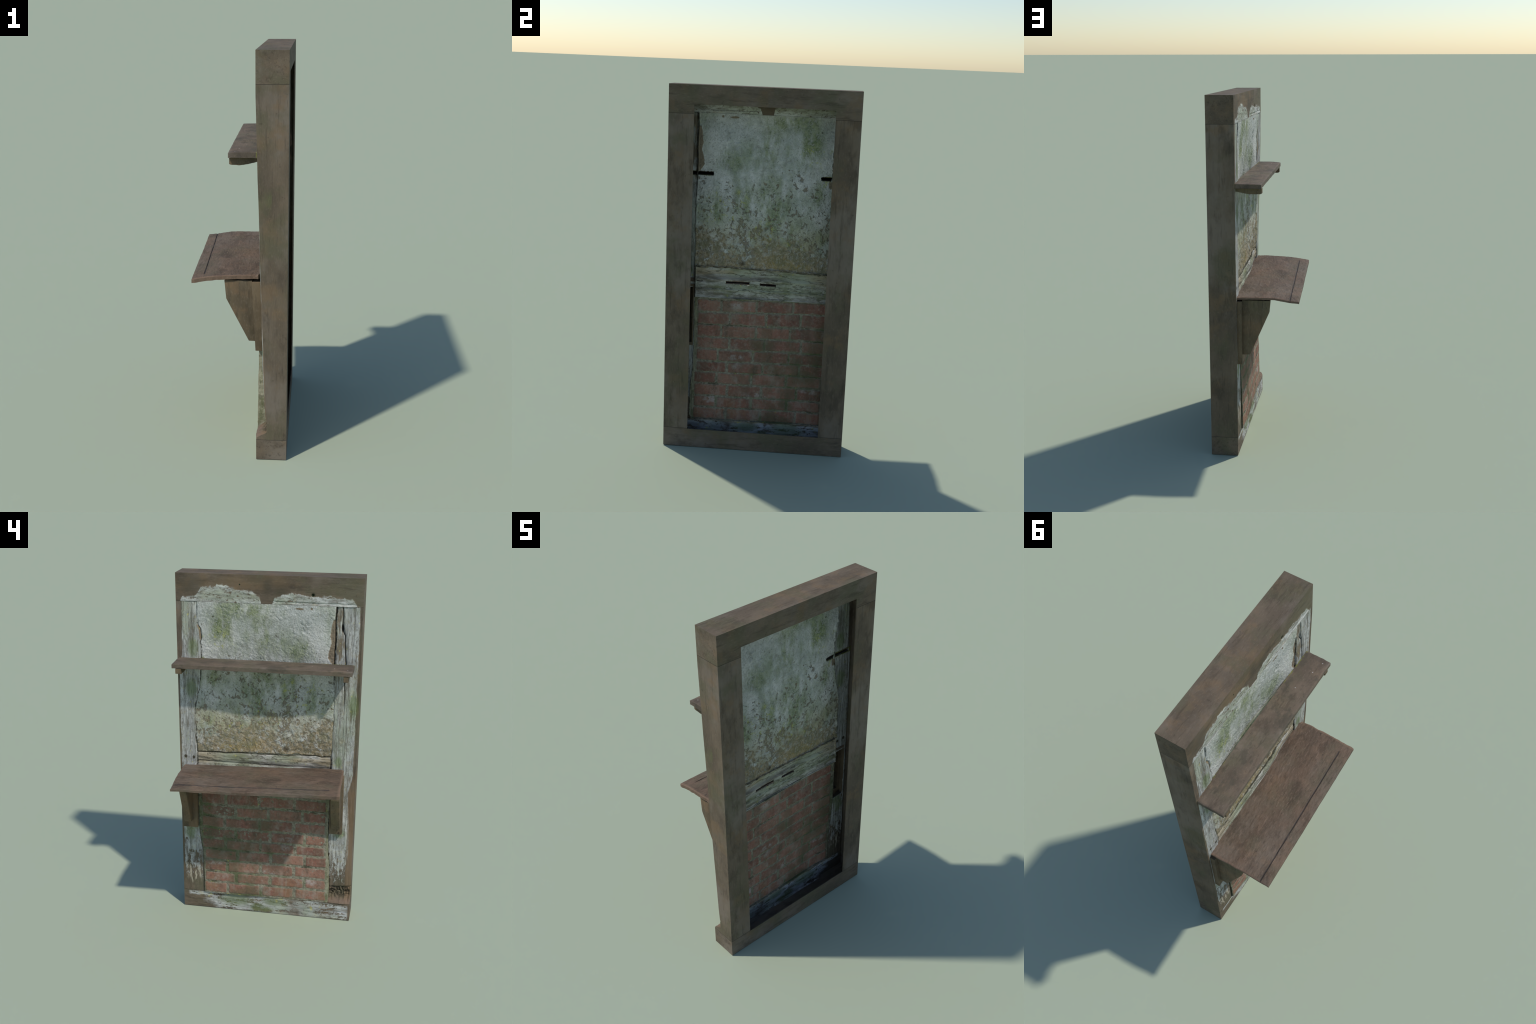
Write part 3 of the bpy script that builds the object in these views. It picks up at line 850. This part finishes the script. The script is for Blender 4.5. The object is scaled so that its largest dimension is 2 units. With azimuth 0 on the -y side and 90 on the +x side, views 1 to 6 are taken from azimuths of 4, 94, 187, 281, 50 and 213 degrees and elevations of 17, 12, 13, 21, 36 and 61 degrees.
def mat_rail():
    m = Mat("limewashed_rail")
    st = (1, .2, 1)
    grain = m.noise(34, 6, .65, st, 3)
    warp = m.mul(m.sub(m.noise(16, 5, .65), .5), 1.6)
    c = m.mix(m.step(grain, .35, .62), (.155, .138, .105), (.43, .415, .37))
    c = m.mix(m.mul(m.blobs([(.20, .96, .16, .05), (-.1, .985, .1, .03), (.05, .90, .3, .03)], .6, warp), .45), c, (.26, .31, .16))
    c = m.mix(m.mul(m.blobs([(.36, .97, .08, .05), (-.24, .985, .14, .012), (-.33, .99, .04, .03)], .5, warp), .6), c, (.34, .27, .16))
    c = m.mix(m.mul(m.blobs([(-.1, .955, .25, .012)], .5, warp), .5), c, (.155, .135, .12))
    c = m.mix(m.mul(m.step(m.noise(70, 5, .7, (1, .6, 1), 35), .50, .36), .5), c, (.16, .15, .115))
    crk = m.noise(20, 5, .65, (1, .16, 1), 31)
    c = m.mix(m.mul(m.step(m.m('ABSOLUTE', m.sub(crk, .5)), .02, .006), .7), c, (.07, .06, .04))
    c = m.mix(m.mul(m.step(m.noise(30, 4, .6, (1, 1, 1), 41), .64, .70), .6), c, (.42, .40, .10))
    c = m.mix(m.mul(m.line(m.z, m.y, RAIL_CRACK, .0028), .9), c, (.035, .033, .020))
    c = m.mix(m.mul(m.step(m.z, .945, .93), m.mul(m.step(m.noise(16, 6, .7, (1, 1, 1), 47), .48, .62), .45)), c, (.13, .145, .065))
    c = m.mix(m.line(m.y, m.z, RIGHT_CRACK, .0045), c, (.03, .026, .018))
    return m.done(c, grain, .9, .9, .004, .15)


MOSS_ON_BRICK = [(.12, .43, .07, .035), (.205, .385, .04, .05), (.195, .29, .045, .05), (.18, .47, .06, .05), (.17, .22, .04, .04),
                 (.10, .125, .09, .03), (.33, .53, .06, .08), (.02, .57, .05, .03), (.36, .66, .04, .1), (-.02, .41, .03, .04), (.28, .40, .1, .03)]


def smears(m, c):
    """Lime wash, algae and soot that run over bricks and joints alike."""
    lime = m.step(m.noise(12, 6, .72, (1, 1, .8), 101), .53, .66)
    c = m.mix(m.mul(lime, .42), c, m.mix(m.noise(60, 4, .6), (.19, .170, .125), (.36, .325, .260)))
    algae = m.mul(m.step(m.noise(7, 6, .7, (1, 1, .6), 107), .48, .62), m.step(m.y, -.25, .15))
    c = m.mix(m.mul(algae, .42), c, (.095, .098, .055))
    soot = m.step(m.noise(17, 6, .74, (1, 1, .7), 113), .56, .68)
    return m.mix(m.mul(soot, .50), c, (.070, .062, .044))


def mat_brick():
    m = Mat("red_brick")
    info = m.nt.nodes.new("ShaderNodeObjectInfo").outputs["Random"]
    a = m.noise(18, 5, .6)
    b = m.noise(75, 5, .65)
    warp = m.mul(m.sub(m.noise(20, 5, .65), .5), 1.6)
    warp = m.mul(m.sub(m.noise(14, 6, .7), .5), 2.6)
    c = m.mix(info, (.235, .106, .078), (.285, .142, .102))
    c = m.mix(m.step(a, .38, .66), c, m.mix(info, (.160, .082, .063), (.305, .163, .116)))
    c = m.mix(m.mul(m.step(b, .50, .68), .50), c, (.33, .235, .175))
    c = m.mix(m.mul(m.step(b, .46, .30), .55), c, (.095, .066, .050))
    c = m.mix(m.mul(m.mul(m.step(m.z, .33, .15), m.step(m.noise(9, 5, .62, (1, 1, 1), 6), .42, .62)), .55), c, (.255, .150, .080))
    streak = m.noise(26, 4, .6, (1, 1, .15), 9)
    c = m.mix(m.mul(m.step(streak, .54, .70), .30), c, (.33, .30, .25))
    dust = m.noise(13, 6, .68, (1, 1, 1), 15)
    c = m.mix(m.mul(m.step(dust, .48, .68), .42), c, (.245, .190, .140))
    # lime and grime smeared over the arrises
    gen = m.nt.nodes.new("ShaderNodeTexCoord").outputs["Generated"]
    sep = m.nt.nodes.new("ShaderNodeSeparateXYZ"); m.nt.links.new(gen, sep.inputs[0])
    rim_y = m.mul(m.sub(.5, m.m('ABSOLUTE', m.sub(sep.outputs[1], .5))), .19)
    rim_z = m.mul(m.sub(.5, m.m('ABSOLUTE', m.sub(sep.outputs[2], .5))), .068)
    rim = m.add(m.m('MINIMUM', rim_y, rim_z), m.mul(m.sub(m.noise(38, 6, .7, (1, 1, 1), 35), .5), .045))
    lime = m.mix(b, (.150, .138, .095), (.330, .305, .235))
    c = m.mix(m.mul(m.step(rim, .011, .001), .80), c, lime)
    c = m.mix(m.mul(m.step(m.noise(48, 6, .72, (1, 1, 1), 57), .56, .66), .50), c, lime)
    c = m.mix(m.mul(m.step(m.noise(11, 6, .7, (1, 1, 1), 77), .55, .66), .45), c, (.34, .30, .25))
    bloom = m.blobs([(-.118, .492, .035, .016), (-.118, .446, .025, .02), (-.125, .80, .04, .022), (.0, .27, .06, .015), (-.27, .235, .04, .02), (.30, .31, .05, .012)], .5, warp)
    c = m.mix(m.mul(m.mul(bloom, m.step(m.noise(30, 6, .7, (1, 1, 1), 52), .40, .60)), .7), c, (.43, .41, .38))
    moss = m.blobs(MOSS_ON_BRICK, .6, warp)
    c = m.mix(m.mul(moss, .50), c, (.092, .092, .050))
    grime = m.step(m.noise(7, 6, .68, (1, 1, .6), 23), .46, .66)
    c = m.mix(m.mul(grime, .48), c, (.115, .092, .062))
    c = m.mix(m.mul(m.step(m.noise(40, 4, .6, (1, 1, 1), 29), .66, .72), .35), c, (.36, .30, .06))
    c = smears(m, c)
    return m.done(c, m.add(m.mul(a, .4), m.mul(b, .6)), .92, .8, .0030, .15)


def mat_mortar():
    m = Mat("lime_mortar")
    b = m.noise(60, 5, .65)
    warp = m.mul(m.sub(m.noise(14, 6, .7), .5), 2.6)
    c = m.mix(m.step(b, .3, .7), (.135, .122, .085), (.320, .295, .225))
    c = m.mix(m.mul(m.step(m.noise(9, 4, .6, (1, 1, 1), 4), .45, .62), .6), c, (.185, .195, .115))
    c = m.mix(m.mul(m.blobs(MOSS_ON_BRICK, .6, warp), .75), c, (.075, .095, .035))
    dark = m.step(m.noise(22, 5, .7, (1, .4, 1), 12), .56, .64)
    c = m.mix(m.mul(dark, .75), c, (.055, .052, .030))
    c = m.mix(m.mul(m.step(m.noise(28, 4, .6, (1, 1, 1), 17), .64, .70), .6), c, (.38, .35, .08))
    strip = m.step(m.y, -.345, -.355)
    c = m.mix(m.mul(strip, .4), c, (.40, .38, .26))
    c = m.mix(m.mul(strip, m.mul(m.step(m.noise(24, 6, .7, (1, 1, .5), 61), .46, .58), .75)), c, (.135, .140, .070))
    c = m.mix(m.mul(m.line(m.y, m.z, LEFT_CRACK, .003), .8), c, (.035, .035, .022))
    c = smears(m, c)
    return m.done(c, b, .94, .9, .004, .1)


def mat_upper_shelf():
    m = Mat("weathered_shelf_board")
    pal = dict(main=(.158, .124, .098), dark=(.104, .084, .067), warm=(.186, .136, .098), grey=(.192, .164, .140), green=(.108, .102, .070))
    c, h, grain = timber(m, (1, .15, 1), pal, 33)
    spots = m.step(m.noise(16, 5, .65, (1, .6, 1), 61), .54, .64)
    c = m.mix(m.mul(spots, .60), c, (.070, .063, .047))
    c = m.mix(m.mul(m.step(m.noise(38, 5, .7, (1, .7, 1), 66), .55, .66), .40), c, (.060, .054, .040))
    moss = m.mul(m.step(m.add(m.x, m.mul(m.sub(m.noise(40, 5, .7, (1, 1, 1), 8), .5), .016)), .0925, .0965), m.mx(m.step(m.y, .22, .34), m.step(m.y, -.20, -.30)))
    c = m.mix(m.mul(moss, m.mul(broken(m, 30, (1, 1, 1), 3), .85)), c, (.17, .185, .045))
    nail = m.mx(*[m.step(m.m('SQRT', m.add(m.m('POWER', m.sub(m.y, yy), 2.0), m.m('POWER', m.sub(m.x, xx), 2.0))), .0035, .0022)
                  for yy, xx in ((-.37, .01), (-.25, .035), (-.44, -.005))])
    c = m.mix(m.mul(nail, .8), c, (.38, .36, .34))
    return m.done(c, h, .82, .55, .0018)


def mat_main_shelf():
    m = Mat("worn_counter_board")
    pal = dict(main=(.150, .104, .077), dark=(.100, .073, .055), warm=(.170, .114, .078), grey=(.155, .125, .102), green=(.104, .092, .064))
    c, h, grain = timber(m, (1, .25, 1), pal, 47)
    rot = m.nt.nodes.new("ShaderNodeMapping")
    rot.inputs["Rotation"].default_value = (0, 0, .55)
    rot.inputs["Scale"].default_value = (1, .22, 1)
    m.nt.links.new(m.pos, rot.inputs[0])
    n = m.nt.nodes.new("ShaderNodeTexNoise")
    n.inputs["Scale"].default_value = 120; n.inputs["Detail"].default_value = 5
    m.nt.links.new(rot.outputs[0], n.inputs["Vector"])
    fibre = n.outputs[0]
    c = m.mix(m.mul(m.step(fibre, .56, .72), .35), c, (.255, .175, .130))
    c = m.mix(m.mul(m.step(fibre, .44, .30), .40), c, (.055, .038, .028))
    gl = m.sub(-.1774, m.mul(m.y, .0353))
    d = m.m('ABSOLUTE', m.sub(m.sub(m.x, gl), m.mul(m.sub(m.noise(9, 3, .5, (0, 1, 0)), .5), .004)))
    crack = m.mul(m.step(d, .0055, .0015), m.step(m.y, -.388, -.375))
    c = m.mix(m.mul(crack, .85), c, (.035, .030, .028))
    c = m.mix(m.mul(m.step(m.noise(60, 2, .5, (1, 1, 1), 81), .74, .76), .8), c, (.03, .024, .02))
    c = m.mix(m.mul(m.step(m.mx(m.m('ABSOLUTE', m.add(m.y, -.018)), 0.0), .440, .452), .4), c, (.24, .15, .10))
    return m.done(c, m.add(m.mul(h, .5), m.mul(fibre, .8)), .80, .75, .0022)


def mat_bracket():
    m = Mat("bracket_wood")
    pal = dict(main=(.165, .125, .080), dark=(.110, .085, .056), warm=(.200, .128, .075), grey=(.200, .165, .118), green=(.125, .110, .064))
    c, h, grain = timber(m, (1, 1, .12), pal, 59)
    c = m.mix(m.mul(m.step(m.noise(55, 2, .5, (1, 1, .5), 83), .72, .75), .8), c, (.03, .025, .018))
    return m.done(c, h, .84, .5, .0018)


# ------------------------------------------------------------------ build
def main():
    root = bpy.data.objects.new("weathered_wall_section", None)
    root.empty_display_size = .2
    bpy.context.scene.collection.objects.link(root)
    root["label"] = "old timber framed wall section with peeling plaster, bricks and two shelves"
    root["category"] = "old wall"

    build_lintel(mat_lintel(), root)
    build_post(1, mat_post(1), root)
    build_post(-1, mat_post(-1), root)
    build_sill(mat_sill(), root)
    build_panel("plaster_panel", plaster_x, 1.01, JOINT_TOP - .0003, mat_plaster(), root, lower=RAIL_CRACK)
    build_panel("rail", rail_x, .838, 1.008, mat_rail(), root, upper=RAIL_CRACK)
    mortar = build_panel("mortar_bed", lambda y, z: brickwork_x(y, z) + .0014 + .0011 * fbm(y * 60, z * 60, 55), JOINT_LOW + .0003, .8378,
                         mat_mortar(), root, .004, .004, lip=.0165)
    mortar["kind"] = "stuff"
    build_bricks(mat_brick(), root)
    wood = mat_bracket()
    build_upper_shelf(mat_upper_shelf(), wood, root)
    build_main_shelf(mat_main_shelf(), root)
    build_brackets(wood, root)
    for obj in bpy.context.scene.objects:
        if obj.type == 'MESH':
            finish(obj)


main()
